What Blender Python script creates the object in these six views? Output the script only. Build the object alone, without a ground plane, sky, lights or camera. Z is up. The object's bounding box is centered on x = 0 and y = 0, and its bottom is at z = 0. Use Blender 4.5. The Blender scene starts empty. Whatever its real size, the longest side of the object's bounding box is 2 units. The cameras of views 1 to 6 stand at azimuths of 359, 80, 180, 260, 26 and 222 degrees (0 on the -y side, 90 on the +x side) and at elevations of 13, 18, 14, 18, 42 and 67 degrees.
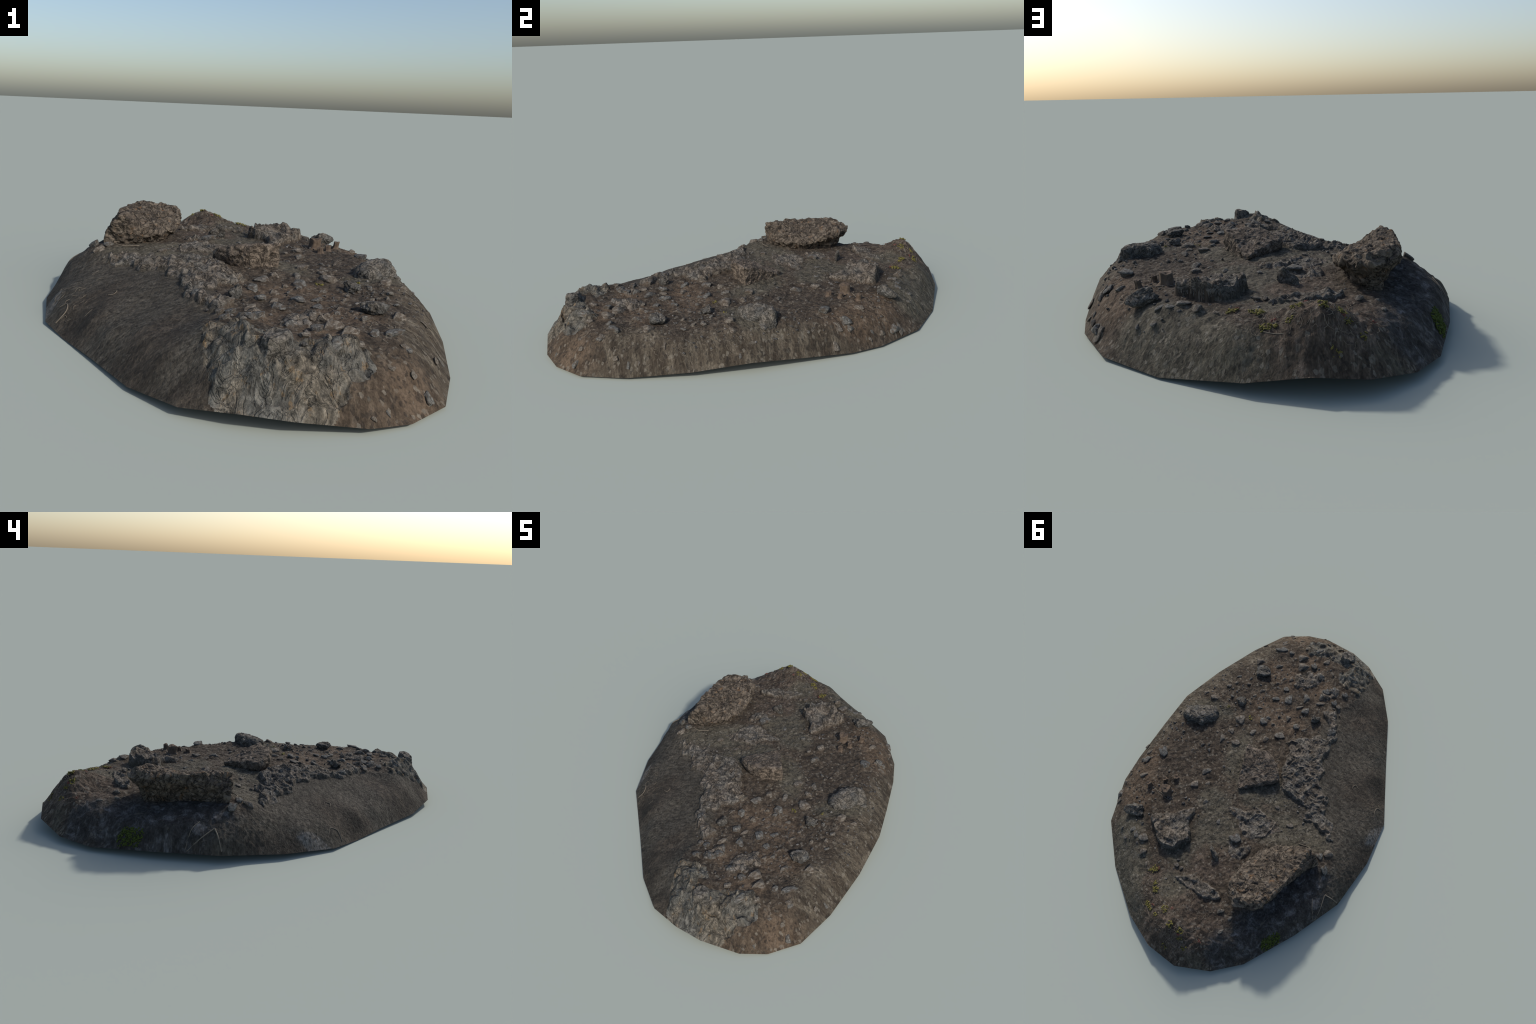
# ---------------------------------------------------------------- numeric tools
import numpy as np
def _hash(ix, iy, iz, seed):
    h = (ix.astype(np.int64) * 374761393 + iy.astype(np.int64) * 668265263
         + iz.astype(np.int64) * 2147483647 + seed * 144269504) & 0xFFFFFFFF
    h = ((h ^ (h >> 13)) * 1274126177) & 0xFFFFFFFF
    h = ((h ^ (h >> 16)) * 2246822519) & 0xFFFFFFFF
    return ((h ^ (h >> 15)) & 0xFFFFFF) / float(0xFFFFFF)


def value_noise(p, seed=0):
    """Smooth value noise, -1..1, at the points p (n, 3)."""
    i = np.floor(p).astype(np.int64)
    f = p - i
    f = f * f * f * (f * (f * 6 - 15) + 10)
    out = 0
    for dx in (0, 1):
        for dy in (0, 1):
            for dz in (0, 1):
                w = ((f[:, 0] if dx else 1 - f[:, 0]) * (f[:, 1] if dy else 1 - f[:, 1])
                     * (f[:, 2] if dz else 1 - f[:, 2]))
                out = out + w * _hash(i[:, 0] + dx, i[:, 1] + dy, i[:, 2] + dz, seed)
    return out * 2 - 1


def fbm(p, octaves=4, seed=0, gain=0.5):
    out, a, t = 0, 1.0, 0.0
    for k in range(octaves):
        out = out + a * value_noise(p * 2.03 ** k + 17.3 * k, seed + k)
        t += a
        a *= gain
    return out / t


def cells(p, seed=0):
    """Distances to the nearest and second nearest jittered cell centre."""
    i = np.floor(p).astype(np.int64)
    d1 = np.full(len(p), 9.0)
    d2 = np.full(len(p), 9.0)
    for dx in (-1, 0, 1):
        for dy in (-1, 0, 1):
            for dz in (-1, 0, 1):
                c = i + np.array([dx, dy, dz])
                j = np.stack([_hash(c[:, 0], c[:, 1], c[:, 2], seed + 31 * k) for k in range(3)], 1)
                d = np.sqrt(((c + j - p) ** 2).sum(1))
                d2 = np.minimum(d2, np.maximum(d1, d))
                d1 = np.minimum(d1, d)
    return d1, d2


def smoothstep(a, b, x):
    t = np.clip((x - a) / (b - a), 0, 1)
    return t * t * (3 - 2 * t)


# ---------------------------------------------------------------- the lie of the land
# corners of the cut edge of the patch, counter-clockwise from the front (-y)
RIM = np.array([
    (0.046, -0.987, 0.040), (0.175, -1.004, 0.034), (0.355, -0.986, 0.015), (0.466, -0.935, 0.006),
    (0.578, -0.830, 0.007), (0.645, -0.640, 0.008), (0.694, -0.380, 0.025), (0.713, -0.133, 0.047),
    (0.689, 0.074, 0.030), (0.655, 0.313, 0.009), (0.618, 0.460, 0.008), (0.499, 0.677, 0.008),
    (0.298, 0.834, 0.003), (0.042, 0.958, 0.036), (-0.142, 0.999, 0.067), (-0.305, 0.984, 0.051),
    (-0.452, 0.885, 0.026), (-0.552, 0.750, 0.018), (-0.649, 0.479, 0.031), (-0.713, 0.215, 0.033),
    (-0.690, -0.055, 0.021), (-0.624, -0.288, 0.009), (-0.530, -0.418, 0.000), (-0.403, -0.588, 0.007),
    (-0.255, -0.793, 0.011), (-0.106, -0.931, 0.025)])

# heights of the ground: plateau, hollows, ridges and shoulders of the flanks
GROUND = np.array([
    # stony plateau
    (0.323, -0.184, 0.158), (0.255, 0.153, 0.155), (0.324, -0.037, 0.160), (0.219, -0.164, 0.163),
    (0.398, -0.277, 0.155), (0.372, -0.353, 0.152), (0.449, -0.389, 0.152), (0.361, -0.407, 0.153),
    (0.221, -0.273, 0.158), (0.202, -0.449, 0.158), (0.134, -0.371, 0.158), (0.089, -0.457, 0.163),
    (0.438, -0.498, 0.148), (0.287, -0.669, 0.150), (0.400, -0.690, 0.148), (0.040, -0.600, 0.160),
    (0.150, -0.700, 0.156), (0.245, -0.068, 0.168), (0.400, 0.080, 0.158), (0.460, -0.050, 0.160),
    # shoulder and flank on the sunny side (+x)
    (0.525, -0.194, 0.158), (0.591, -0.191, 0.143), (0.528, -0.392, 0.142), (0.522, -0.301, 0.155),
    (0.602, -0.477, 0.110), (0.590, -0.055, 0.155), (0.650, -0.100, 0.110), (0.585, -0.677, 0.068),
    (0.616, -0.631, 0.046), (0.622, -0.586, 0.054), (0.527, -0.851, 0.034), (0.492, -0.821, 0.084),
    (0.487, -0.741, 0.122), (0.456, -0.678, 0.145), (0.507, 0.220, 0.148), (0.494, 0.398, 0.142),
    (0.651, 0.231, 0.045), (0.600, 0.220, 0.118), (0.560, 0.400, 0.112), (0.538, 0.542, 0.064), (0.480, 0.530, 0.115), (0.400, 0.650, 0.104),
    (0.650, -0.260, 0.104), (0.650, -0.420, 0.074), (0.570, -0.580, 0.112), (0.640, 0.080, 0.105),
    (0.429, 0.413, 0.155), (0.331, 0.382, 0.158), (0.400, 0.560, 0.140),
    # middle and hollows
    (0.130, 0.060, 0.171), (0.080, 0.220, 0.173), (0.148, 0.330, 0.171), (0.230, 0.480, 0.164),
    (-0.289, 0.093, 0.177), (-0.171, 0.060, 0.172), (-0.100, 0.330, 0.178), (-0.041, 0.400, 0.173),
    (-0.020, 0.540, 0.171), (0.200, 0.620, 0.155), (-0.150, 0.250, 0.181), (-0.160, 0.560, 0.172), (-0.300, 0.250, 0.184), (-0.275, 0.360, 0.182), (-0.300, 0.480, 0.177), (-0.240, 0.730, 0.168), (-0.285, 0.780, 0.164),
    # back rise with its mossy crest
    (-0.066, 0.655, 0.170), (-0.240, 0.630, 0.172), (0.077, 0.701, 0.163), (-0.003, 0.784, 0.180),
    (-0.056, 0.735, 0.180), (-0.017, 0.858, 0.158), (-0.116, 0.818, 0.212), (-0.184, 0.865, 0.228),
    (-0.240, 0.848, 0.200), (-0.214, 0.953, 0.113), (-0.329, 0.884, 0.130), (-0.333, 0.817, 0.159),
    (0.074, 0.880, 0.125), (0.208, 0.720, 0.150), (0.160, 0.830, 0.104), (0.280, 0.740, 0.106), (0.300, 0.660, 0.150), (-0.345, 0.700, 0.165),
    (-0.080, 0.930, 0.130),
    # shaded flank behind the boulder (-x)
    (-0.646, 0.236, 0.120), (-0.650, 0.330, 0.108), (-0.640, 0.430, 0.094), (-0.590, 0.500, 0.114), (-0.640, 0.130, 0.118), (-0.690, 0.230, 0.088), (-0.690, 0.130, 0.066), (-0.670, 0.330, 0.092), (-0.620, 0.280, 0.138), (-0.590, 0.340, 0.150), (-0.530, 0.400, 0.160), (-0.555, 0.161, 0.178),
    (-0.520, 0.078, 0.178), (-0.440, 0.620, 0.140), (-0.540, 0.600, 0.114), (-0.500, 0.680, 0.104), (-0.580, 0.600, 0.078), (-0.480, 0.300, 0.179), (-0.400, 0.400, 0.165), (-0.420, 0.550, 0.160), (-0.500, 0.470, 0.150),
    (-0.450, 0.760, 0.114), (-0.618, -0.170, 0.070), (-0.590, 0.020, 0.124),
    # sand slope
    (-0.483, 0.007, 0.161), (-0.320, -0.026, 0.172), (-0.227, -0.201, 0.178), (-0.156, -0.377, 0.168),
    (-0.125, -0.228, 0.186), (-0.069, -0.071, 0.186), (0.000, -0.110, 0.183), (0.090, -0.105, 0.182), (0.160, -0.080, 0.177), (0.043, -0.234, 0.174), (-0.396, -0.304, 0.123),
    (-0.558, -0.306, 0.058), (-0.250, -0.420, 0.134), (-0.130, -0.620, 0.136), (-0.240, -0.660, 0.102),
    (-0.430, -0.450, 0.078), (-0.350, -0.560, 0.080), (-0.490, -0.300, 0.088), (-0.170, -0.780, 0.092), (-0.300, -0.500, 0.108),
    (-0.620, -0.040, 0.082), (-0.540, -0.150, 0.107),
    (-0.060, -0.520, 0.166), (-0.400, -0.100, 0.152),
    # stone outcrop at the front
    (-0.055, -0.742, 0.166), (0.049, -0.802, 0.187), (0.029, -0.913, 0.108), (0.151, -0.898, 0.158),
    (0.232, -0.910, 0.125), (0.392, -0.830, 0.118), (0.322, -0.907, 0.108), (0.279, -0.800, 0.158),
    (0.358, -0.970, 0.036), (-0.090, -0.850, 0.085), (0.140, -0.830, 0.166), (0.020, -0.860, 0.170),
])


def rim_at(angle):
    a = np.unwrap(np.arctan2(RIM[:, 1], RIM[:, 0]))
    a = np.append(a, a[0] + 2 * np.pi)
    r = np.vstack([RIM, RIM[:1]])
    ang = (angle - a[0]) % (2 * np.pi) + a[0]
    k = np.clip(np.searchsorted(a, ang, side='right') - 1, 0, len(RIM) - 1)
    p, q = r[k], r[k + 1]
    c, s = np.cos(ang), np.sin(ang)
    # where the ray at this angle meets the straight edge p-q
    d = q - p
    t = (p[:, 1] * c - p[:, 0] * s) / (d[:, 0] * s - d[:, 1] * c)
    return p + d * t[:, None]


_ang = np.linspace(0, 2 * np.pi, 130, endpoint=False)
_ctrl = np.vstack([GROUND, rim_at(_ang)])


def _kernel(d2):
    return np.sqrt(d2 + 0.03 ** 2)


def _fit():
    n = len(_ctrl)
    d2 = ((_ctrl[:, None, :2] - _ctrl[None, :, :2]) ** 2).sum(2)
    A = np.zeros((n + 3, n + 3))
    smooth = np.full(n, -0.004)
    smooth[len(GROUND):] = 0
    A[:n, :n] = _kernel(d2) + np.diag(smooth)
    A[:n, n:] = np.column_stack([np.ones(n), _ctrl[:, :2]])
    A[n:, :n] = A[:n, n:].T
    b = np.concatenate([_ctrl[:, 2], np.zeros(3)])
    return np.linalg.solve(A, b)


_w = _fit()


def ground_height(x, y):
    x, y = np.atleast_1d(x), np.atleast_1d(y)
    out = np.empty(len(x))
    n = len(_ctrl)
    for a in range(0, len(x), 20000):
        sl = slice(a, a + 20000)
        d2 = (x[sl, None] - _ctrl[None, :, 0]) ** 2 + (y[sl, None] - _ctrl[None, :, 1]) ** 2
        out[sl] = _kernel(d2) @ _w[:n] + _w[n] + _w[n + 1] * x[sl] + _w[n + 2] * y[sl]
    return out


def inside_distance(x, y, poly):
    """Signed distance to a closed polygon in plan, positive inside."""
    poly = np.array(poly)
    p = np.stack([x, y], 1)
    best = np.full(len(p), 9.0)
    inside = np.zeros(len(p), bool)
    for a, b in zip(poly, np.roll(poly, -1, 0)):
        ab = b - a
        t = np.clip(((p - a) @ ab) / (ab @ ab), 0, 1)
        best = np.minimum(best, np.linalg.norm(p - a - t[:, None] * ab, axis=1))
        hit = (a[1] > p[:, 1]) != (b[1] > p[:, 1])
        xx = (b[0] - a[0]) * (p[:, 1] - a[1]) / (b[1] - a[1] if b[1] != a[1] else 1e-9) + a[0]
        inside ^= hit & (p[:, 0] < xx)
    return np.where(inside, best, -best)


# outlines in plan of the rough lava crusts that stand out of the ground
CRUST = {
    'ridge': [(0.054, -0.245), (-0.005, -0.315), (-0.067, -0.391), (-0.142, -0.400), (-0.162, -0.355),
              (-0.181, -0.278), (-0.219, -0.254), (-0.227, -0.192), (-0.287, -0.143), (-0.325, -0.151),
              (-0.365, -0.072), (-0.430, -0.058), (-0.501, 0.007), (-0.478, 0.031), (-0.414, 0.017),
              (-0.316, 0.014), (-0.285, -0.032), (-0.203, -0.025), (-0.109, -0.040), (-0.051, -0.075),
              (-0.034, -0.146), (-0.004, -0.211)],
    'ridge_tail': [(0.015, -0.532), (-0.032, -0.575), (-0.088, -0.519), (-0.142, -0.445), (-0.137, -0.400),
                   (-0.107, -0.410), (-0.060, -0.470)],
    'hollow': [(0.048, 0.242), (0.013, 0.202), (-0.051, 0.193), (-0.086, 0.128), (-0.158, 0.135),
               (-0.221, 0.106), (-0.263, 0.153), (-0.238, 0.213), (-0.174, 0.288), (-0.130, 0.298),
               (-0.064, 0.247)],
    'clump': [(-0.104, 0.365), (-0.156, 0.373), (-0.201, 0.316), (-0.219, 0.336), (-0.207, 0.399),
              (-0.150, 0.405)],
    'wall': [(-0.014, 0.679), (-0.083, 0.613), (-0.154, 0.594), (-0.246, 0.589), (-0.268, 0.603),
             (-0.178, 0.671), (-0.112, 0.665), (-0.064, 0.670)],
    'slab': [(0.275, 0.540), (0.276, 0.506), (0.215, 0.425), (0.157, 0.351), (0.137, 0.367),
             (0.130, 0.416), (0.077, 0.452), (0.043, 0.495), (0.063, 0.539), (0.068, 0.571),
             (0.150, 0.625), (0.232, 0.562)],
    'rubble': [(0.297, -0.596), (0.187, -0.713), (0.132, -0.693), (0.171, -0.606), (0.230, -0.542)],
    'rubble_edge': [(0.111, -0.624), (0.048, -0.692), (0.012, -0.660), (0.058, -0.583)],
}
OUTCROP = [(-0.040, -0.891), (-0.066, -0.814), (-0.063, -0.742), (0.010, -0.728), (0.074, -0.723),
           (0.110, -0.775), (0.072, -0.815), (0.140, -0.836), (0.238, -0.799), (0.316, -0.753),
           (0.384, -0.806), (0.378, -0.869), (0.297, -0.926), (0.284, -0.967), (0.270, -1.010),
           (0.181, -1.030), (0.052, -1.010), (-0.010, -0.960)]
SAND = [(-0.075, -0.742), (-0.085, -0.640), (-0.070, -0.580), (-0.100, -0.525), (-0.150, -0.440),
        (-0.190, -0.300), (-0.235, -0.215), (-0.300, -0.150), (-0.370, -0.085), (-0.440, -0.065),
        (-0.515, 0.005), (-0.600, 0.020), (-0.720, 0.030), (-0.720, -0.300), (-0.420, -0.700),
        (-0.110, -0.960), (-0.050, -0.890)]

# position in plan, length, width: read along the direction that runs from (+x, +y) to (-x, -y)
STONES = [
    (0.601, -0.063, 0.040, 0.020), (0.531, -0.197, 0.047, 0.040), (0.593, -0.192, 0.037, 0.026), (0.524, -0.304, 0.029, 0.022),
    (0.509, -0.346, 0.022, 0.018), (0.451, -0.389, 0.020, 0.020), (0.528, -0.392, 0.029, 0.015), (0.464, -0.267, 0.019, 0.019),
    (0.374, -0.353, 0.022, 0.018), (0.325, -0.186, 0.067, 0.053), (0.315, -0.104, 0.035, 0.032), (0.223, -0.169, 0.042, 0.045),
    (0.326, -0.039, 0.028, 0.049), (0.373, -0.053, 0.018, 0.018), (0.247, -0.068, 0.052, 0.035), (0.383, 0.055, 0.020, 0.020),
    (0.359, 0.031, 0.017, 0.021), (0.332, 0.058, 0.019, 0.021), (0.400, 0.113, 0.020, 0.024), (0.554, 0.037, 0.020, 0.018),
    (0.516, 0.069, 0.018, 0.016), (0.617, 0.126, 0.018, 0.016), (0.509, 0.223, 0.049, 0.060), (0.585, 0.321, 0.032, 0.029),
    (0.551, 0.292, 0.032, 0.021), (0.582, 0.266, 0.043, 0.021), (0.501, 0.396, 0.049, 0.031), (0.579, 0.468, 0.029, 0.029),
    (0.550, 0.537, 0.039, 0.057), (0.255, 0.153, 0.052, 0.041), (0.246, 0.255, 0.044, 0.041), (0.199, 0.205, 0.026, 0.024),
    (0.134, 0.283, 0.030, 0.030), (0.609, 0.404, 0.022, 0.015), (0.248, 0.633, 0.047, 0.047), (0.288, 0.644, 0.027, 0.041),
    (0.322, 0.637, 0.034, 0.027), (0.191, 0.685, 0.037, 0.040), (0.329, 0.691, 0.021, 0.028), (0.132, 0.723, 0.017, 0.027),
    (0.009, 0.624, 0.026, 0.023), (-0.018, 0.620, 0.020, 0.023), (0.024, 0.600, 0.016, 0.013), (-0.123, 0.328, 0.066, 0.049),
    (-0.107, 0.448, 0.016, 0.020), (0.007, 0.324, 0.019, 0.033), (-0.315, 0.643, 0.035, 0.029), (-0.371, 0.644, 0.026, 0.026),
    (-0.379, 0.721, 0.035, 0.026), (0.385, 0.670, 0.024, 0.021), (0.363, -0.408, 0.033, 0.022), (0.333, -0.496, 0.020, 0.016),
    (0.319, -0.545, 0.029, 0.020), (0.286, -0.568, 0.029, 0.022), (0.502, -0.541, 0.045, 0.045), (0.397, -0.589, 0.041, 0.026),
    (0.459, -0.686, 0.079, 0.030), (0.404, -0.704, 0.030, 0.030), (0.360, -0.686, 0.024, 0.021), (0.330, -0.717, 0.060, 0.045),
    (0.489, -0.743, 0.029, 0.021), (0.291, -0.673, 0.063, 0.052), (0.244, -0.668, 0.029, 0.018), (0.206, -0.451, 0.043, 0.061),
    (0.228, -0.267, 0.042, 0.056), (0.223, -0.298, 0.035, 0.028), (0.178, -0.285, 0.021, 0.018), (0.136, -0.369, 0.028, 0.035),
    (0.090, -0.459, 0.043, 0.039), (0.142, -0.528, 0.036, 0.057), (0.068, -0.356, 0.035, 0.042), (0.025, -0.365, 0.038, 0.017),
    (0.105, -0.256, 0.052, 0.045), (0.142, -0.192, 0.038, 0.038), (0.301, -0.315, 0.029, 0.018), (0.275, -0.419, 0.040, 0.025),
    (0.245, -0.559, 0.044, 0.029), (0.246, -0.604, 0.044, 0.044), (0.192, -0.630, 0.051, 0.044), (0.175, -0.688, 0.059, 0.051),
    (0.243, -0.717, 0.037, 0.037), (0.178, -0.597, 0.036, 0.015), (0.272, -0.502, 0.029, 0.036), (0.204, -0.779, 0.037, 0.030),
    (0.082, -0.634, 0.043, 0.036), (0.054, -0.660, 0.043, 0.043), (0.062, -0.555, 0.050, 0.025), (0.078, -0.596, 0.043, 0.043),
    (0.005, -0.608, 0.036, 0.029), (-0.026, -0.603, 0.029, 0.025), (-0.007, -0.527, 0.043, 0.035), (-0.049, -0.521, 0.042, 0.042),
    (-0.098, -0.462, 0.049, 0.056), (0.137, -0.457, 0.050, 0.021), (-0.009, -0.684, 0.036, 0.029), (0.287, -0.809, 0.082, 0.041),
    (0.347, -0.788, 0.034, 0.030), (-0.285, 0.094, 0.040, 0.023), (-0.323, 0.042, 0.016, 0.016), (-0.168, 0.061, 0.027, 0.020),
    (-0.503, 0.122, 0.046, 0.033), (-0.527, 0.075, 0.059, 0.039), (-0.560, 0.154, 0.039, 0.052)
]
FLANK_STONES = [
    (0.526, -0.852, 0.025, 0.050), (0.585, -0.677, 0.028, 0.026), (0.616, -0.630, 0.016, 0.038), (0.622, -0.586, 0.013, 0.028),
    (0.601, -0.475, 0.014, 0.038), (0.491, -0.820, 0.027, 0.023), (0.403, -0.939, 0.011, 0.027), (0.685, -0.173, 0.013, 0.025),
    (0.485, -0.735, 0.032, 0.037), (0.431, -0.830, 0.027, 0.014), (0.364, -0.967, 0.018, 0.020), (0.650, 0.237, 0.033, 0.050),
    (0.535, 0.570, 0.036, 0.066), (0.587, 0.420, 0.017, 0.029), (0.563, 0.308, 0.050, 0.050), (0.596, 0.271, 0.028, 0.045)
]


def soil_collars(x, y):
    """Soil heaped against the half-buried stones."""
    out = np.zeros_like(x)
    order = np.argsort(x)
    xs = x[order]
    for sx, sy, l, w in STONES:
        r = 0.75 * max(l, w)
        a, b = np.searchsorted(xs, (sx - 2.2 * r, sx + 2.2 * r))
        k = order[a:b]
        d2 = ((x[k] - sx) ** 2 + (y[k] - sy) ** 2) / r ** 2
        out[k] = np.maximum(out[k], 0.24 * min(l, w) * np.exp(-d2 * 1.4))
    return out


def relief(x, y, s):
    """Lumps, crusts and grain on top of the smooth lie of the land."""
    p = np.stack([x, y, np.zeros_like(x)], 1)
    base = ground_height(x, y)
    p3 = np.stack([x, y, base * 0.6], 1)
    edge = smoothstep(1.0, 0.95, s)
    wob = 0.011 * fbm(p * 34, 3, 5) + 0.012 * fbm(p * 13, 2, 6)
    crust = np.zeros_like(x)
    top = np.zeros_like(x)
    for k, (name, poly) in enumerate(CRUST.items()):
        near = ((x > min(q[0] for q in poly) - 0.04) & (x < max(q[0] for q in poly) + 0.04)
                & (y > min(q[1] for q in poly) - 0.04) & (y < max(q[1] for q in poly) + 0.04))
        d = np.full_like(x, -1.0)
        d[near] = inside_distance(x[near], y[near], poly)
        d = d + wob
        crust = np.maximum(crust, d + 0.5)
        top = np.maximum(top, smoothstep(-0.006, 0.010, d))
        if name == 'slab':        # a tilted plate, its far edge lifted clear of the ground
            lift = (0.85 + 0.55 * fbm(p * 13, 2, 71)) * (0.010 + 0.048 * smoothstep(0.36, 0.60, y - 0.35 * (x - 0.15)))
            base = base + smoothstep(-0.004, 0.006, d) * lift
        if name in ('wall', 'ridge', 'ridge_tail'):
            base = base + smoothstep(-0.003, 0.005, d) * 0.010
    crust = crust - 0.5
    d_out = inside_distance(x, y, OUTCROP) + wob * 1.3
    out = smoothstep(-0.008, 0.012, d_out)
    warp = 0.35 * np.stack([fbm(p * 24, 2, 11), fbm(p * 24, 2, 12), 0 * x], 1)
    ridged = 1 - 2.6 * np.abs(fbm(p3 * 20 + warp, 3, 3))           # wrinkled sheets with sharp clefts
    d1, d2 = cells(p3 * 40 + 3 * warp, 3)
    lumps = 0.75 * np.clip(ridged, -0.8, 1) - 0.25 + 0.5 * np.clip(0.75 - d1, -0.3, 1)
    e1, e2 = cells(p3 * 95, 9)
    fine = 0.55 - e1
    rough = fbm(p3 * 26, 4, 21)
    z = base
    z = z + top * (0.004 + 0.014 * lumps + 0.005 * fine + 0.010 * rough)
    z = z + out * edge * (-0.006 + 0.022 * np.clip(1 - 3.0 * np.abs(fbm(p3 * 9 + warp, 3, 33)), -1, 1) + 0.022 * fbm(p3 * 15, 4, 31) + 0.013 * lumps + 0.004 * fine)
    soil = (1 - top) * (1 - out) * edge
    sand = smoothstep(-0.02, 0.02, inside_distance(x, y, SAND))
    clod = np.clip(fbm(p3 * 30, 3, 41), -0.4, 1)
    z = z + soil * (1 - 0.75 * sand) * (0.006 * clod + 0.0032 * fbm(p3 * 85, 3, 51) + 0.004 * fbm(p3 * 11, 2, 52))
    z = z + soil_collars(x, y) * (1 - 0.5 * out) * edge
    crest = np.exp(-((x + 0.20) / 0.20) ** 2 - ((y - 0.83) / 0.13) ** 2)
    z = z + soil * crest * (0.010 * ridged - 0.004)
    z = z + soil * sand * (0.0012 * fbm(p3 * 120, 3, 61) + 0.002 * fbm(p3 * 14, 2, 62))
    return z, crust, d_out, sand


# ---------------------------------------------------------------- scene helpers
import bpy
import math
import random
from mathutils import Vector, Matrix, Euler

rng = random.Random(7)


def new_object(name, mesh, parent, material=None, location=(0, 0, 0)):
    o = bpy.data.objects.new(name, mesh)
    bpy.context.scene.collection.objects.link(o)
    o.location = location
    if parent is not None:
        o.parent = parent
    if material is not None and not mesh.materials:
        mesh.materials.append(material)
    return o


def mesh_from_arrays(name, verts, faces, smooth=True):
    """faces: (n, 3) or (n, 4) integer array."""
    me = bpy.data.meshes.new(name)
    n, k = faces.shape
    me.vertices.add(len(verts))
    me.vertices.foreach_set('co', np.asarray(verts, np.float32).ravel())
    me.loops.add(n * k)
    me.loops.foreach_set('vertex_index', faces.astype(np.int32).ravel())
    me.polygons.add(n)
    me.polygons.foreach_set('loop_start', np.arange(0, n * k, k, dtype=np.int32))
    me.polygons.foreach_set('loop_total', np.full(n, k, np.int32))
    me.update(calc_edges=True)
    me.polygons.foreach_set('use_smooth', np.full(n, smooth))
    me.validate()
    return me


def vertex_normals(v, f):
    a, b, c = v[f[:, 0]], v[f[:, 1]], v[f[:, 2]]
    n = np.cross(b - a, c - a)
    if f.shape[1] == 4:
        d = v[f[:, 3]]
        n = np.cross(c - a, d - b)
    out = np.zeros_like(v)
    for k in range(f.shape[1]):
        np.add.at(out, f[:, k], n)
    l = np.linalg.norm(out, axis=1)
    return out / np.maximum(l, 1e-12)[:, None]


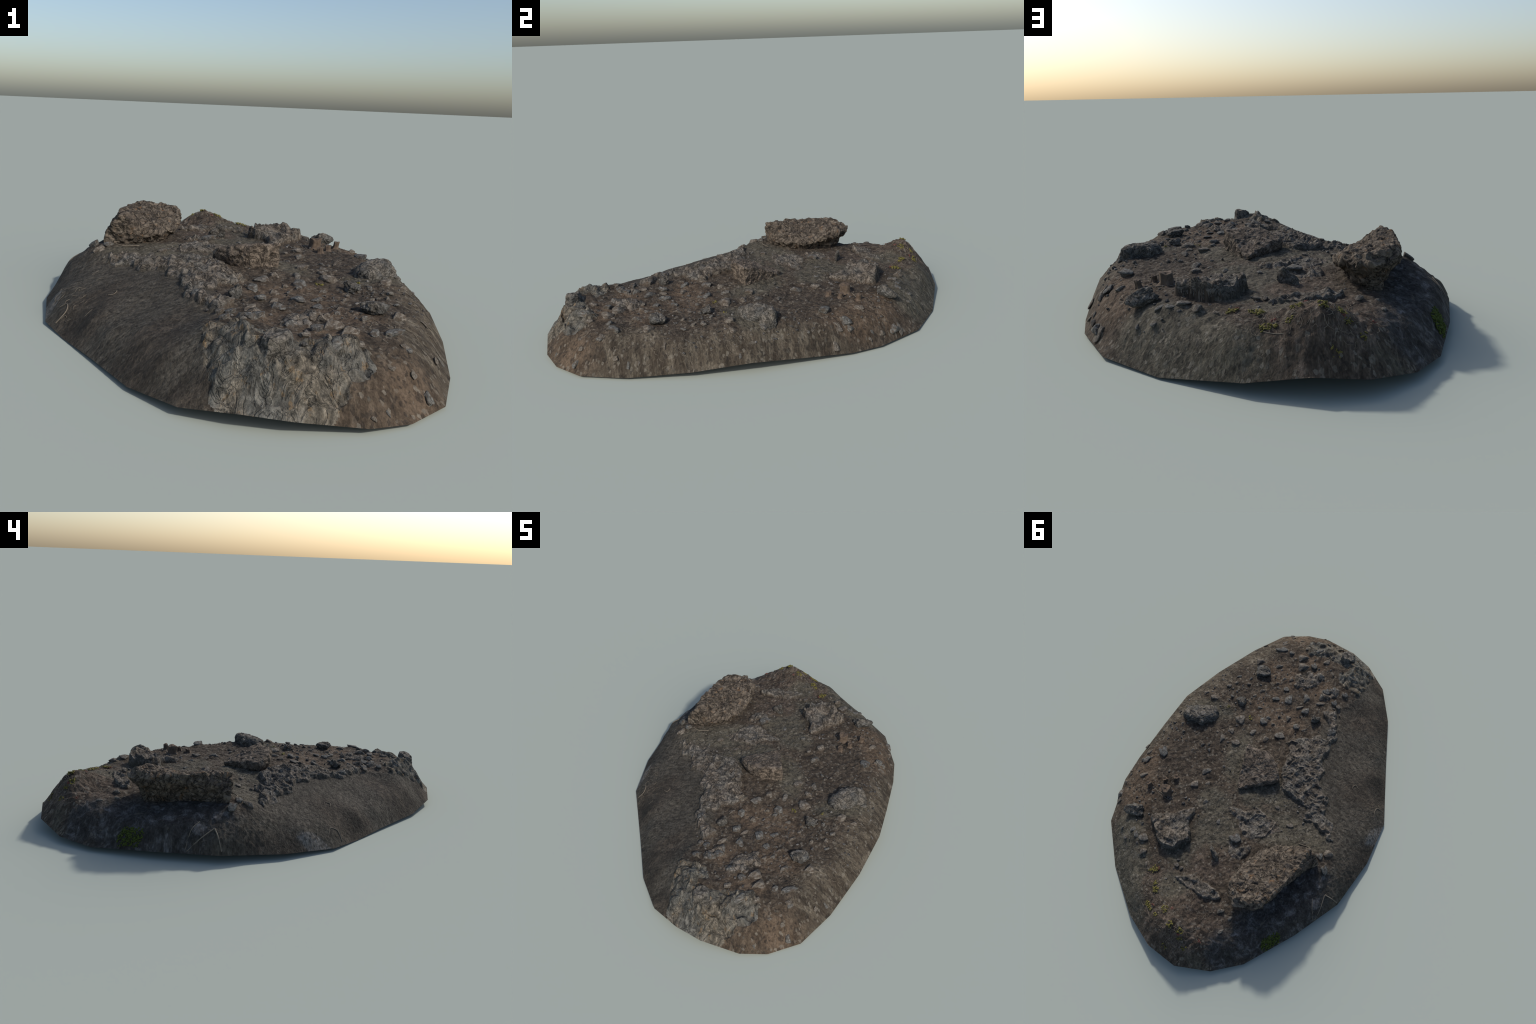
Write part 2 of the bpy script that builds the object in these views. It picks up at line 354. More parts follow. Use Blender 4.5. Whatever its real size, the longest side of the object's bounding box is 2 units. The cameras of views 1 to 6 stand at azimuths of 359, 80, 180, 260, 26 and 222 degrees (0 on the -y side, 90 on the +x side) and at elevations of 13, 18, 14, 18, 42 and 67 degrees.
# ---------------------------------------------------------------- node helpers
class Nodes:
    def __init__(self, name):
        self.mat = bpy.data.materials.new(name)
        self.mat.use_nodes = True
        self.t = self.mat.node_tree
        self.t.nodes.clear()
        self.out = self.t.nodes.new('ShaderNodeOutputMaterial')
        self.bsdf = self.t.nodes.new('ShaderNodeBsdfPrincipled')
        self.t.links.new(self.bsdf.outputs[0], self.out.inputs[0])
        self.bsdf.inputs['Specular IOR Level'].default_value = 0.18
        self.coord = self.t.nodes.new('ShaderNodeTexCoord').outputs['Object']

    def put(self, socket, value):
        if isinstance(value, bpy.types.NodeSocket):
            self.t.links.new(value, socket)
        elif isinstance(value, tuple) and len(value) == 3 and socket.type == 'RGBA':
            socket.default_value = (*value, 1)
        else:
            socket.default_value = value

    def mapped(self, loc=(0, 0, 0), rot=(0, 0, 0), scale=(1, 1, 1), kind='POINT', vec=None):
        n = self.t.nodes.new('ShaderNodeMapping')
        n.vector_type = kind
        self.put(n.inputs['Vector'], vec or self.coord)
        n.inputs['Location'].default_value = loc
        n.inputs['Rotation'].default_value = rot
        n.inputs['Scale'].default_value = scale
        return n.outputs[0]

    def noise(self, scale, detail=4, rough=0.55, vec=None, distort=0.0, color=False):
        n = self.t.nodes.new('ShaderNodeTexNoise')
        self.put(n.inputs['Vector'], vec or self.coord)
        n.inputs['Scale'].default_value = scale
        n.inputs['Detail'].default_value = detail
        n.inputs['Roughness'].default_value = rough
        n.inputs['Distortion'].default_value = distort
        return n.outputs['Color' if color else 'Fac']

    def voronoi(self, scale, feature='F1', vec=None, out='Distance', rand=1.0):
        n = self.t.nodes.new('ShaderNodeTexVoronoi')
        n.feature = feature
        self.put(n.inputs['Vector'], vec or self.coord)
        n.inputs['Scale'].default_value = scale
        n.inputs['Randomness'].default_value = rand
        return n.outputs[out]

    def ramp(self, fac, stops, smooth=False):
        n = self.t.nodes.new('ShaderNodeValToRGB')
        if smooth:
            n.color_ramp.interpolation = 'EASE'
        e = n.color_ramp.elements
        while len(e) < len(stops):
            e.new(0.5)
        for el, (pos, col) in zip(e, stops):
            el.position = pos
            el.color = (col, col, col, 1) if isinstance(col, (int, float)) else (*col, 1)
        self.put(n.inputs[0], fac)
        return n.outputs[0]

    def math(self, op, a, b=0.0, c=0.0, clamp=False):
        n = self.t.nodes.new('ShaderNodeMath')
        n.operation = op
        n.use_clamp = clamp
        for s, v in zip(n.inputs, (a, b, c)):
            self.put(s, v)
        return n.outputs[0]

    def mix(self, fac, a, b, blend='MIX'):
        n = self.t.nodes.new('ShaderNodeMix')
        n.data_type = 'RGBA'
        n.blend_type = blend
        self.put(n.inputs[0], fac)
        self.put(n.inputs[6], a)
        self.put(n.inputs[7], b)
        return n.outputs[2]

    def blob(self, cx, cy, rx, ry, deg=0, soft=0.35, wobble=None, amount=0.7):
        """Soft elliptical patch in plan, its border broken up by noise."""
        v = self.mapped((cx, cy, 0), (0, 0, math.radians(deg)), (rx, ry, 1000), 'TEXTURE')
        n = self.t.nodes.new('ShaderNodeVectorMath')
        n.operation = 'LENGTH'
        self.put(n.inputs[0], v)
        d = n.outputs['Value']
        if wobble is not None:
            d = self.math('ADD', d, self.math('MULTIPLY_ADD', wobble, amount, -amount / 2))
        m = self.t.nodes.new('ShaderNodeMapRange')
        m.interpolation_type = 'SMOOTHSTEP'
        self.put(m.inputs['Value'], d)
        m.inputs['From Min'].default_value = 1 + soft
        m.inputs['From Max'].default_value = 1 - soft
        return m.outputs[0]

    def union(self, *masks):
        out = masks[0]
        for m in masks[1:]:
            out = self.math('MAXIMUM', out, m)
        return out

    def bump(self, height, strength=0.5, distance=0.004, normal=None):
        n = self.t.nodes.new('ShaderNodeBump')
        n.inputs['Strength'].default_value = strength
        n.inputs['Distance'].default_value = distance
        self.put(n.inputs['Height'], height)
        if normal is not None:
            self.put(n.inputs['Normal'], normal)
        return n.outputs[0]

    def finish(self, color, rough=0.92, normal=None):
        self.put(self.bsdf.inputs['Base Color'], color)
        self.put(self.bsdf.inputs['Roughness'], rough)
        if normal is not None:
            self.put(self.bsdf.inputs['Normal'], normal)
        return self.mat


# ---------------------------------------------------------------- materials
def ground_material():
    m = Nodes('ground_soil')
    flat = m.mapped(scale=(1, 1, 0.12))
    run_x = m.mapped(scale=(0.40, 1, 0.10))                       # grain drawn out down the +x flank
    run_y = m.mapped(scale=(1, 0.40, 0.10))                       # and down the front and the back
    run_s = m.mapped(rot=(0, 0, math.radians(-38)), scale=(0.45, 1, 0.12))   # and down the sand
    coarse = m.noise(7, 5, 0.6, flat)
    mid = m.noise(36, 6, 0.66, flat, 0.5)
    fine = m.noise(150, 5, 0.65, flat)
    wob = m.noise(16, 4, 0.6, flat)

    def tone(fac, dark, base, light):
        return m.ramp(fac, [(0.30, dark), (0.50, base), (0.72, light)])
    col = tone(mid, (0.026, 0.020, 0.015), (0.060, 0.047, 0.035), (0.115, 0.093, 0.070))
    warm = tone(mid, (0.052, 0.036, 0.024), (0.104, 0.074, 0.050), (0.150, 0.112, 0.079))
    grey = tone(mid, (0.045, 0.040, 0.030), (0.085, 0.076, 0.057), (0.125, 0.114, 0.088))
    sand = tone(m.noise(75, 6, 0.7, run_s, 0.3), (0.026, 0.0225, 0.0175), (0.067, 0.059, 0.047), (0.115, 0.102, 0.082))
    flank = tone(m.noise(34, 6, 0.68, run_x, 0.3), (0.029, 0.022, 0.016), (0.070, 0.057, 0.042), (0.152, 0.131, 0.099))
    front = tone(m.noise(34, 6, 0.68, run_y, 0.3), (0.032, 0.023, 0.016), (0.076, 0.057, 0.040), (0.140, 0.108, 0.078))
    duff = tone(m.noise(40, 6, 0.70, run_y, 0.5), (0.020, 0.015, 0.012), (0.068, 0.052, 0.039), (0.175, 0.136, 0.107))
    blue = tone(m.noise(21, 6, 0.72, flat, 0.8), (0.016, 0.015, 0.014), (0.048, 0.046, 0.044), (0.165, 0.162, 0.164))

    def B(*a, **k):
        return m.blob(*a, wobble=wob, **k)
    # flanks: sunny side, front right corner, back
    col = m.mix(m.union(B(0.69, -0.28, 0.12, 0.46, -4), B(0.60, -0.66, 0.12, 0.20, 18), B(0.67, 0.10, 0.09, 0.26)), col, flank)
    col = m.mix(m.union(B(0.46, -0.90, 0.18, 0.13, 40), B(0.36, -0.98, 0.16, 0.08, 10)), col, front)
    # reddish bare earth between the stones
    reds = m.union(B(0.25, -0.34, 0.13, 0.10, -35), B(0.33, -0.56, 0.14, 0.08, 10), B(0.12, -0.36, 0.10, 0.07, -30),
                   B(0.15, -0.62, 0.10, 0.07), B(0.27, -0.74, 0.10, 0.05, 20), B(0.46, 0.47, 0.11, 0.12, 20),
                   B(0.48, -0.86, 0.07, 0.06, 40), B(0.55, 0.33, 0.07, 0.12))
    col = m.mix(m.math('MULTIPLY', reds, 0.66), col, warm)
    # pale olive-grey sand lying in the hollows and on the back
    greys = m.union(B(-0.28, 0.13, 0.20, 0.10, 28), B(-0.40, 0.07, 0.12, 0.07, 10), B(-0.04, 0.72, 0.09, 0.07, 30),
                    B(0.10, 0.26, 0.09, 0.08), B(-0.02, 0.38, 0.12, 0.12), B(0.02, 0.56, 0.10, 0.07, 30),
                    B(0.18, -0.02, 0.07, 0.14, 30), B(-0.12, 0.03, 0.14, 0.05, 20), B(0.02, 0.08, 0.14, 0.06, -30),
                    B(0.20, 0.80, 0.26, 0.12, -36), B(0.34, 0.68, 0.12, 0.10, -40), B(-0.36, 0.95, 0.10, 0.07, 0),
                    B(0.50, -0.13, 0.13, 0.06, 30), B(-0.10, -0.02, 0.06, 0.05))
    col = m.mix(m.math('MULTIPLY', greys, 0.9), col, grey)
    # dark humus with plant litter along the crest at the back
    duffs = m.union(B(-0.20, 0.87, 0.16, 0.10, 10), B(-0.26, 0.74, 0.14, 0.10), B(-0.08, 0.86, 0.11, 0.05, -25),
                    B(0.05, 0.76, 0.05, 0.09, 30), B(-0.24, 0.97, 0.16, 0.06, 8), B(-0.12, 0.50, 0.12, 0.10, 30))
    col = m.mix(m.math('MULTIPLY', duffs, 0.9), col, duff)
    # coarse grey-brown sand slope
    sands = m.union(B(-0.42, -0.30, 0.27, 0.36, -35, soft=0.12, amount=0.1), B(-0.24, -0.60, 0.20, 0.30, -18, soft=0.12, amount=0.1),
                    B(-0.58, -0.08, 0.14, 0.16, soft=0.2, amount=0.2), B(-0.11, -0.80, 0.08, 0.20, 12, soft=0.2, amount=0.2),
                    B(-0.66, 0.12, 0.08, 0.16, soft=0.3))
    # towards the cut edge the sand gives way to coarse brown litter
    litter = tone(m.noise(22, 6, 0.72, run_s, 0.4), (0.017, 0.014, 0.011), (0.050, 0.041, 0.032), (0.135, 0.106, 0.078))
    low = m.union(B(-0.50, -0.42, 0.11, 0.24, -36), B(-0.26, -0.77, 0.10, 0.24, -36), B(-0.68, -0.10, 0.07, 0.24), B(-0.06, -0.93, 0.10, 0.06, -25))
    sand = m.mix(m.math('MULTIPLY', low, 0.75), sand, litter)
    col = m.mix(sands, col, sand)
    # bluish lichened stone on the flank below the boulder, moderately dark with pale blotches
    blues = m.union(B(-0.57, 0.42, 0.14, 0.24, 6), B(-0.50, 0.62, 0.12, 0.14, 0), B(-0.44, 0.78, 0.08, 0.09, 0), B(-0.56, 0.27, 0.07, 0.12))
    col = m.mix(m.math('MULTIPLY', blues, 0.92), col, blue)
    # pale lichen crust low on the sand side
    col = m.mix(m.math('MULTIPLY', B(-0.632, -0.20, 0.034, 0.085, -14, soft=0.10, amount=1.1), 0.95), col,
                m.ramp(mid, [(0.3, (0.090, 0.082, 0.072)), (0.7, (0.200, 0.185, 0.166))]))
    # grit: single pale and dark grains, fewer on the sand
    grain = m.voronoi(110, 'F1', flat, 'Color')
    sep = m.t.nodes.new('ShaderNodeSeparateColor')
    m.put(sep.inputs[0], grain)
    thin = m.math('MULTIPLY_ADD', m.union(sands, blues), -0.38, 0.50)
    col = m.mix(m.math('MULTIPLY', m.ramp(sep.outputs[0], [(0.88, 0.0), (0.95, 1.0)]), thin), col, (0.190, 0.172, 0.140))
    col = m.mix(m.math('MULTIPLY', m.ramp(sep.outputs[1], [(0.74, 0.0), (0.88, 1.0)]), 0.55), col, (0.024, 0.021, 0.018))
    # broad and fine value changes
    col = m.mix(1.0, col, m.ramp(coarse, [(0.3, 0.76), (0.7, 1.14)]), 'MULTIPLY')
    col = m.mix(1.0, col, m.ramp(fine, [(0.28, 0.58), (0.72, 1.42)]), 'MULTIPLY')
    # dry plant fibres scattered over the surface
    fib = m.noise(46, 2, 0.5, m.mapped(rot=(0, 0, 0.6), scale=(1.0, 0.22, 0.3)), 2.2)
    col = m.mix(m.math('MULTIPLY', m.ramp(fib, [(0.66, 0.0), (0.71, 1.0)]), 0.20), col, (0.22, 0.185, 0.14))
    h = m.math('ADD', m.math('MULTIPLY', fine, 0.7), m.math('MULTIPLY', m.noise(60, 4, 0.6, flat), 1.0))
    return m.finish(col, 0.95, m.bump(h, 0.8, 0.008))


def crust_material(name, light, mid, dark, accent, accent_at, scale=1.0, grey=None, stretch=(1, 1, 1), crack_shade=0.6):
    m = Nodes(name)
    vec = m.mapped(scale=stretch)
    a = m.noise(38 * scale, 6, 0.68, vec, 0.7)
    b = m.noise(11 * scale, 4, 0.6, vec)
    col = m.ramp(a, [(0.30, dark), (0.48, mid), (0.68, light)])
    if grey is not None:
        col = m.mix(m.ramp(b, [(0.42, 0.0), (0.58, 0.85)]), col,
                    m.ramp(a, [(0.30, tuple(c * 0.30 for c in grey)), (0.66, grey)]))
    spots = m.noise(34 * scale, 5, 0.7, m.mapped((3, 1, 2), scale=stretch))
    col = m.mix(m.math('MULTIPLY', m.ramp(spots, [(accent_at, 0.0), (accent_at + 0.10, 1.0)]), 0.7), col, accent)
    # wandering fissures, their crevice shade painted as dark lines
    f = m.noise(24 * scale, 4, 0.6, m.mapped((5, 9, 4), scale=stretch), 1.2)
    f = m.math('ABSOLUTE', m.math('SUBTRACT', f, 0.5))
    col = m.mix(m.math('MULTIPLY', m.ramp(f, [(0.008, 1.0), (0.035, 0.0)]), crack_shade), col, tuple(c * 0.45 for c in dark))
    fine = m.noise(170 * scale, 4, 0.65)
    col = m.mix(1.0, col, m.ramp(fine, [(0.28, 0.58), (0.72, 1.38)]), 'MULTIPLY')
    h = m.math('ADD', m.math('MULTIPLY', fine, 0.5), m.math('ADD', a, m.math('MULTIPLY', m.ramp(f, [(0.0, 0.0), (0.05, 1.0)]), 0.5)))
    return m.finish(col, 0.93, m.bump(h, 0.85, 0.009))


def stone_material():
    m = Nodes('loose_stone')
    info = m.t.nodes.new('ShaderNodeObjectInfo')
    r = info.outputs['Random']
    gen = m.t.nodes.new('ShaderNodeTexCoord').outputs['Generated']
    a = m.noise(3.6, 6, 0.70, gen, 0.6)
    blue = m.ramp(a, [(0.30, (0.030, 0.029, 0.027)), (0.48, (0.084, 0.081, 0.073)), (0.67, (0.210, 0.204, 0.184))])
    tan = m.ramp(a, [(0.30, (0.040, 0.034, 0.028)), (0.48, (0.106, 0.092, 0.075)), (0.67, (0.240, 0.215, 0.180))])
    col = m.mix(m.ramp(r, [(0.35, 0.0), (0.55, 1.0)]), blue, tan)
    soil = m.noise(2.2, 4, 0.6, m.mapped((7, 3, 1), vec=gen))
    col = m.mix(m.math('MULTIPLY', m.ramp(soil, [(0.50, 0.0), (0.62, 1.0)]), 0.8), col, (0.074, 0.056, 0.041))
    fine = m.noise(14, 4, 0.65, gen)
    col = m.mix(1.0, col, m.ramp(fine, [(0.28, 0.60), (0.72, 1.38)]), 'MULTIPLY')
    return m.finish(col, 0.9, m.bump(m.math('ADD', fine, a), 0.6, 0.003))


def plain_material(name, lo, hi, scale=40, rough=0.85):
    m = Nodes(name)
    c = m.ramp(m.noise(scale, 4, 0.6), [(0.3, lo), (0.7, hi)])
    return m.finish(c, rough)


GROUND_MAT = ground_material()
CRUST_MAT = crust_material('lava_crust', (0.235, 0.202, 0.165), (0.118, 0.100, 0.080), (0.036, 0.031, 0.025),
                           (0.175, 0.118, 0.066), 0.62, grey=(0.180, 0.168, 0.147))
OUTCROP_MAT = crust_material('outcrop_stone', (0.255, 0.220, 0.170), (0.098, 0.086, 0.067), (0.024, 0.021, 0.017),
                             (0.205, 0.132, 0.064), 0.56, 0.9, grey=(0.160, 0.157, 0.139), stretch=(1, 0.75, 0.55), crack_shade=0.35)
ROCK_MAT = crust_material('grey_rock', (0.270, 0.240, 0.200), (0.130, 0.116, 0.096), (0.044, 0.040, 0.034),
                          (0.150, 0.108, 0.074), 0.62, 1.3, grey=(0.140, 0.138, 0.128))
BOULDER_MAT = crust_material('boulder_stone', (0.190, 0.158, 0.122), (0.096, 0.078, 0.060), (0.030, 0.025, 0.020),
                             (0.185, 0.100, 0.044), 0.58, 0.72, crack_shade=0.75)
BROWN_ROCK_MAT = crust_material('brown_rock', (0.245, 0.200, 0.155), (0.130, 0.104, 0.080), (0.036, 0.030, 0.025),
                                (0.150, 0.100, 0.066), 0.62, 1.0)
STONE_MAT = stone_material()
STRAW_MAT = plain_material('dry_straw', (0.11, 0.092, 0.070), (0.21, 0.18, 0.14))
WOOD_MAT = plain_material('weathered_wood', (0.060, 0.043, 0.031), (0.135, 0.102, 0.074), 70)
SUCCULENT_MAT = plain_material('yellow_green_leaf', (0.080, 0.074, 0.022), (0.175, 0.150, 0.042), 60)
RED_LEAF_MAT = plain_material('red_leaf', (0.10, 0.035, 0.030), (0.15, 0.065, 0.050), 60)
MOSS_MAT = plain_material('green_moss', (0.030, 0.044, 0.009), (0.078, 0.098, 0.018), 90)

# ---------------------------------------------------------------- the thing
root = bpy.data.objects.new('rocky_ground_patch', None)
bpy.context.scene.collection.objects.link(root)
root['label'] = 'dark volcanic mound of soil with boulder, crusts and stones'
root['category'] = 'rocky ground'

# ---- one continuous ground surface on rings that shrink from the cut edge to the middle
RINGS, SPOKES = 330, 1120
ang = np.linspace(0, 2 * np.pi, SPOKES, endpoint=False)
rim = rim_at(ang)
s = np.concatenate([np.linspace(0.004, 0.90, RINGS - 60), np.linspace(0.9035, 1.0, 60)])
X = (s[:, None] * rim[None, :, 0]).ravel()
Y = (s[:, None] * rim[None, :, 1]).ravel()
S = np.repeat(s, SPOKES)
Zt, crust_d, out_d, sand_m = relief(X, Y, S)
Zt[-SPOKES:] = rim[:, 2]
near_rim = S > 0.95
zmin = np.tile(rim[:, 2], RINGS)
Zt = np.where(near_rim, np.maximum(Zt, zmin), Zt)
V = np.stack([X, Y, Zt], 1)
idx = np.arange(RINGS * SPOKES).reshape(RINGS, SPOKES)
a, b = idx[:-1], idx[1:]
Fq = np.stack([a, b, np.roll(b, -1, 1), np.roll(a, -1, 1)], -1).reshape(-1, 4)
N = vertex_normals(V, Fq)

face_x, face_y = X[Fq].mean(1), Y[Fq].mean(1)
region = np.zeros(len(Fq), int)                       # 0 soil
region[sand_m[Fq].mean(1) > 0.5] = 1                  # 1 sand slope
region[crust_d[Fq].mean(1) > 0.0] = 2                 # 2 lava crust
slab_d = inside_distance(face_x, face_y, CRUST['slab'])
region[(region == 2) & (slab_d > -0.03)] = 4          # 4 tilted plate
region[out_d[Fq].mean(1) > 0.0] = 3                   # 3 stone outcrop


def part_from_region(name, r, material):
    f = Fq[region == r]
    used = np.unique(f)
    remap = np.full(len(V), -1)
    remap[used] = np.arange(len(used))
    me = mesh_from_arrays(name, V[used], remap[f])
    me.normals_split_custom_set_from_vertices([tuple(n) for n in N[used]])
    return new_object(name, me, root, material)


part_from_region('soil', 0, GROUND_MAT)
part_from_region('sand_slope', 1, GROUND_MAT)
part_from_region('lava_crust', 2, CRUST_MAT)
part_from_region('rock_outcrop', 3, OUTCROP_MAT)
part_from_region('lava_plate', 4, CRUST_MAT)

# underside: a shallow hollow that closes the patch from below
us = np.array([1.0, 0.96, 0.7, 0.35, 0.02])
uz = np.array([0.0, 0.012, 0.045, 0.06, 0.065])
UV = np.concatenate([np.column_stack([rim[::8, 0] * k, rim[::8, 1] * k, rim[::8, 2] * (1 if k == 1 else k * k) + z])
                     for k, z in zip(us, uz)])
nu = len(rim[::8])
ui = np.arange(len(us) * nu).reshape(len(us), nu)
UF = np.stack([ui[:-1], np.roll(ui[:-1], -1, 1), np.roll(ui[1:], -1, 1), ui[1:]], -1).reshape(-1, 4)
UF = UF[:, ::-1]
new_object('underside', mesh_from_arrays('underside', UV, UF), root, GROUND_MAT)


# ---------------------------------------------------------------- big rocks, lofted through rings
def closed_spline(pts, n, angular=0.55):
    pts = np.array(pts)
    k = len(pts)
    t = np.linspace(0, k, n, endpoint=False)
    i = t.astype(int)
    f = (t - i)[:, None]
    p0, p1, p2, p3 = (pts[(i + d) % k] for d in (-1, 0, 1, 2))
    straight = p1 + (p2 - p1) * f
    return angular * straight + (1 - angular) * 0.5 * (2 * p1 + (p2 - p0) * f + (2 * p0 - 5 * p1 + 4 * p2 - p3) * f ** 2 + (3 * p1 - p0 - 3 * p2 + p3) * f ** 3)


def open_spline(rows, n):
    k = len(rows)
    t = np.linspace(0, k - 1, n)
    i = np.minimum(t.astype(int), k - 2)
    f = (t - i)[:, None, None]
    g = lambda d: rows[np.clip(i + d, 0, k - 1)]
    p0, p1, p2, p3 = g(-1), g(0), g(1), g(2)
    return 0.5 * (2 * p1 + (p2 - p0) * f + (2 * p0 - 5 * p1 + 4 * p2 - p3) * f ** 2 + (3 * p1 - p0 - 3 * p2 + p3) * f ** 3)


def lofted_rock(name, rings, top, material, around=260, along=150, rough=0.012, seed=0, grain=30, bias=-0.25):
    rows = np.array([closed_spline(r, around) for r in rings])
    last = rows[-1] * 0.04 + np.array(top) * 0.96
    rows = np.concatenate([rows, last[None]])
    g = open_spline(rows, along)
    v = g.reshape(-1, 3)
    i = np.arange(along * around).reshape(along, around)
    f = np.stack([i[:-1], np.roll(i[:-1], -1, 1), np.roll(i[1:], -1, 1), i[1:]], -1).reshape(-1, 4)
    n = vertex_normals(v, f)
    d1, d2 = cells(v * grain + 0.5 * fbm(v * 50, 2, seed + 3)[:, None], seed)
    h = rough * (bias + 0.9 * fbm(v * 14, 3, seed + 1) + 0.45 * (0.6 - d1) + 0.5 * (0.6 - 2.4 * np.abs(fbm(v * 24 + 0.4 * fbm(v * 20, 2, seed + 8)[:, None], 3, seed + 7))) + 0.35 * fbm(v * 70, 3, seed + 2))
    v = v + n * h[:, None]
    cap = np.concatenate([v, [np.array(top)]])
    tri = np.stack([i[-1], np.roll(i[-1], -1), np.full(around, len(v))], -1)
    origin = np.array(rings[0]).mean(0)
    me = bpy.data.meshes.new(name)
    me.from_pydata([tuple(p) for p in cap - origin], [], f.tolist() + tri.tolist())
    me.polygons.foreach_set('use_smooth', np.ones(len(me.polygons), bool))
    me.update()
    return new_object(name, me, root, material, tuple(origin))


lofted_rock('boulder', [
    [(-.500, .165, .12), (-.420, .180, .13), (-.350, .240, .13), (-.305, .310, .13), (-.305, .400, .13), (-.320, .470, .13),
     (-.340, .515, .13), (-.365, .535, .13), (-.405, .510, .12), (-.420, .440, .12), (-.432, .330, .12), (-.475, .225, .12)],
    [(-.528, .160, .195), (-.425, .168, .183), (-.350, .226, .183), (-.296, .305, .183), (-.294, .400, .188), (-.305, .475, .200),
     (-.330, .528, .210), (-.362, .550, .215), (-.420, .526, .215), (-.440, .450, .212), (-.452, .340, .212), (-.496, .230, .212)],
    [(-.505, .155, .250), (-.406, .156, .224), (-.332, .206, .220), (-.268, .290, .222), (-.258, .398, .234), (-.258, .488, .248),
     (-.295, .556, .258), (-.352, .594, .263), (-.452, .540, .264), (-.475, .460, .268), (-.487, .340, .268), (-.503, .230, .258)],
    [(-.458, .152, .302), (-.410, .168, .274), (-.342, .222, .252), (-.280, .304, .248), (-.270, .400, .262), (-.268, .484, .276),
     (-.303, .540, .288), (-.358, .578, .288), (-.446, .528, .296), (-.470, .460, .300), (-.482, .330, .306), (-.478, .240, .304)],
    [(-.446, .180, .303), (-.416, .200, .286), (-.368, .248, .272), (-.326, .320, .269), (-.317, .400, .281), (-.318, .468, .292),
     (-.342, .508, .300), (-.375, .534, .302), (-.428, .498, .314), (-.446, .450, .306), (-.458, .330, .308), (-.457, .250, .303)],
], (-.39, .36, .291), BOULDER_MAT, 340, 210, 0.015, 100, grain=24, bias=-0.15)


def scaled_ring(pts, heights, k, about):
    return [(about[0] + (x - about[0]) * k, about[1] + (y - about[1]) * k, h) for (x, y), h in zip(pts, heights)]


# a tilted block in the middle: its front edge stands highest and overhangs
TILTED = [(.055, .127), (.003, .074), (-.083, -.040), (-.020, -.100), (.054, -.123), (.102, -.100),
          (.168, -.076), (.150, -.036), (.121, .024), (.096, .078)]
lofted_rock('tilted_rock', [
    scaled_ring(TILTED, [.13] * 10, .80, (.05, .0)),
    scaled_ring(TILTED, [.166, .170, .180, .190, .192, .192, .190, .182, .174, .168], .93, (.05, .005)),
    scaled_ring(TILTED, [.184, .196, .208, .230, .244, .248, .252, .240, .222, .196], 1.0, (.05, .0)),
    scaled_ring(TILTED, [.200, .214, .232, .254, .264, .267, .268, .258, .242, .212], .93, (.05, -.02)),
    scaled_ring(TILTED, [.212, .226, .241, .256, .264, .265, .264, .257, .245, .225], .60, (.05, -.02)),
], (.045, -.02, .248), BROWN_ROCK_MAT, 240, 130, 0.009, 200)

# a squat knob on the lip of the outcrop
KNOB = [(.168, -.880), (.158, -.850), (.128, -.842), (.098, -.856), (.090, -.884), (.108, -.908), (.146, -.908)]
lofted_rock('rock', [
    scaled_ring(KNOB, [.11] * 7, 1.25, (.13, -.875)),
    scaled_ring(KNOB, [.172] * 7, 1.08, (.13, -.875)),
    scaled_ring(KNOB, [.196] * 7, 1.0, (.13, -.875)),
    scaled_ring(KNOB, [.211, .212, .211, .207, .205, .207, .209], .80, (.13, -.872)),
], (.13, -.872, .212), ROCK_MAT, 120, 70, 0.007, 260)

# a rounded rock on the sunny shoulder
lofted_rock('rock', [
    [(.600, .000, .13), (.545, .012, .13), (.470, -.012, .13), (.425, -.080, .13), (.430, -.145, .13), (.480, -.160, .13),
     (.560, -.110, .12), (.610, -.045, .10)],
    [(.588, -.005, .180), (.540, .004, .185), (.472, -.020, .185), (.436, -.085, .183), (.440, -.138, .186), (.485, -.150, .183),
     (.552, -.102, .180), (.596, -.045, .172)],
    [(.566, -.013, .204), (.530, -.008, .209), (.488, -.033, .208), (.456, -.088, .200), (.453, -.128, .203), (.486, -.124, .206),
     (.537, -.082, .208), (.572, -.042, .203)],
    [(.540, -.030, .212), (.520, -.030, .214), (.500, -.045, .214), (.482, -.080, .208), (.480, -.095, .208), (.492, -.095, .210),
     (.520, -.070, .212), (.540, -.045, .212)],
], (.512, -.055, .215), ROCK_MAT, 200, 110, 0.010, 240)


# ---------------------------------------------------------------- loose stones
def facet_stone(name, seed, level=4, cuts=16, rough=0.16):
    """A broken stone: the body left when a ball is cut by random planes, then weathered."""
    import bmesh
    r = np.random.default_rng(seed)
    bm = bmesh.new()
    bmesh.ops.create_icosphere(bm, subdivisions=level, radius=1)
    d = np.array([v.co[:] for v in bm.verts])
    nrm = r.normal(size=(cuts, 3))
    nrm /= np.linalg.norm(nrm, axis=1)[:, None]
    c = r.uniform(0.62, 0.98, cuts)
    k = d @ nrm.T
    rad = np.where(k > 0.05, c / np.maximum(k, 0.05), 9)
    q = 14.0
    rad = (np.minimum(rad, 2.0) ** -q).sum(1) ** (-1 / q)
    p = d * rad[:, None]
    p /= np.abs(p).max(0)
    p *= 0.5
    n = d
    p = p + n * (rough * 0.5 * fbm(p * 3.2 + seed, 4, seed) + rough * 0.22 * fbm(p * 11 + seed, 2, seed + 5))[:, None]
    for v, co in zip(bm.verts, p):
        v.co = co
    me = bpy.data.meshes.new(name)
    bm.to_mesh(me)
    bm.free()
    me.polygons.foreach_set('use_smooth', np.ones(len(me.polygons), bool))
    return me


STONE_SHAPES = [facet_stone('stone_shape', 300 + k, 4) for k in range(9)]
for me in STONE_SHAPES:
    me.materials.append(STONE_MAT)


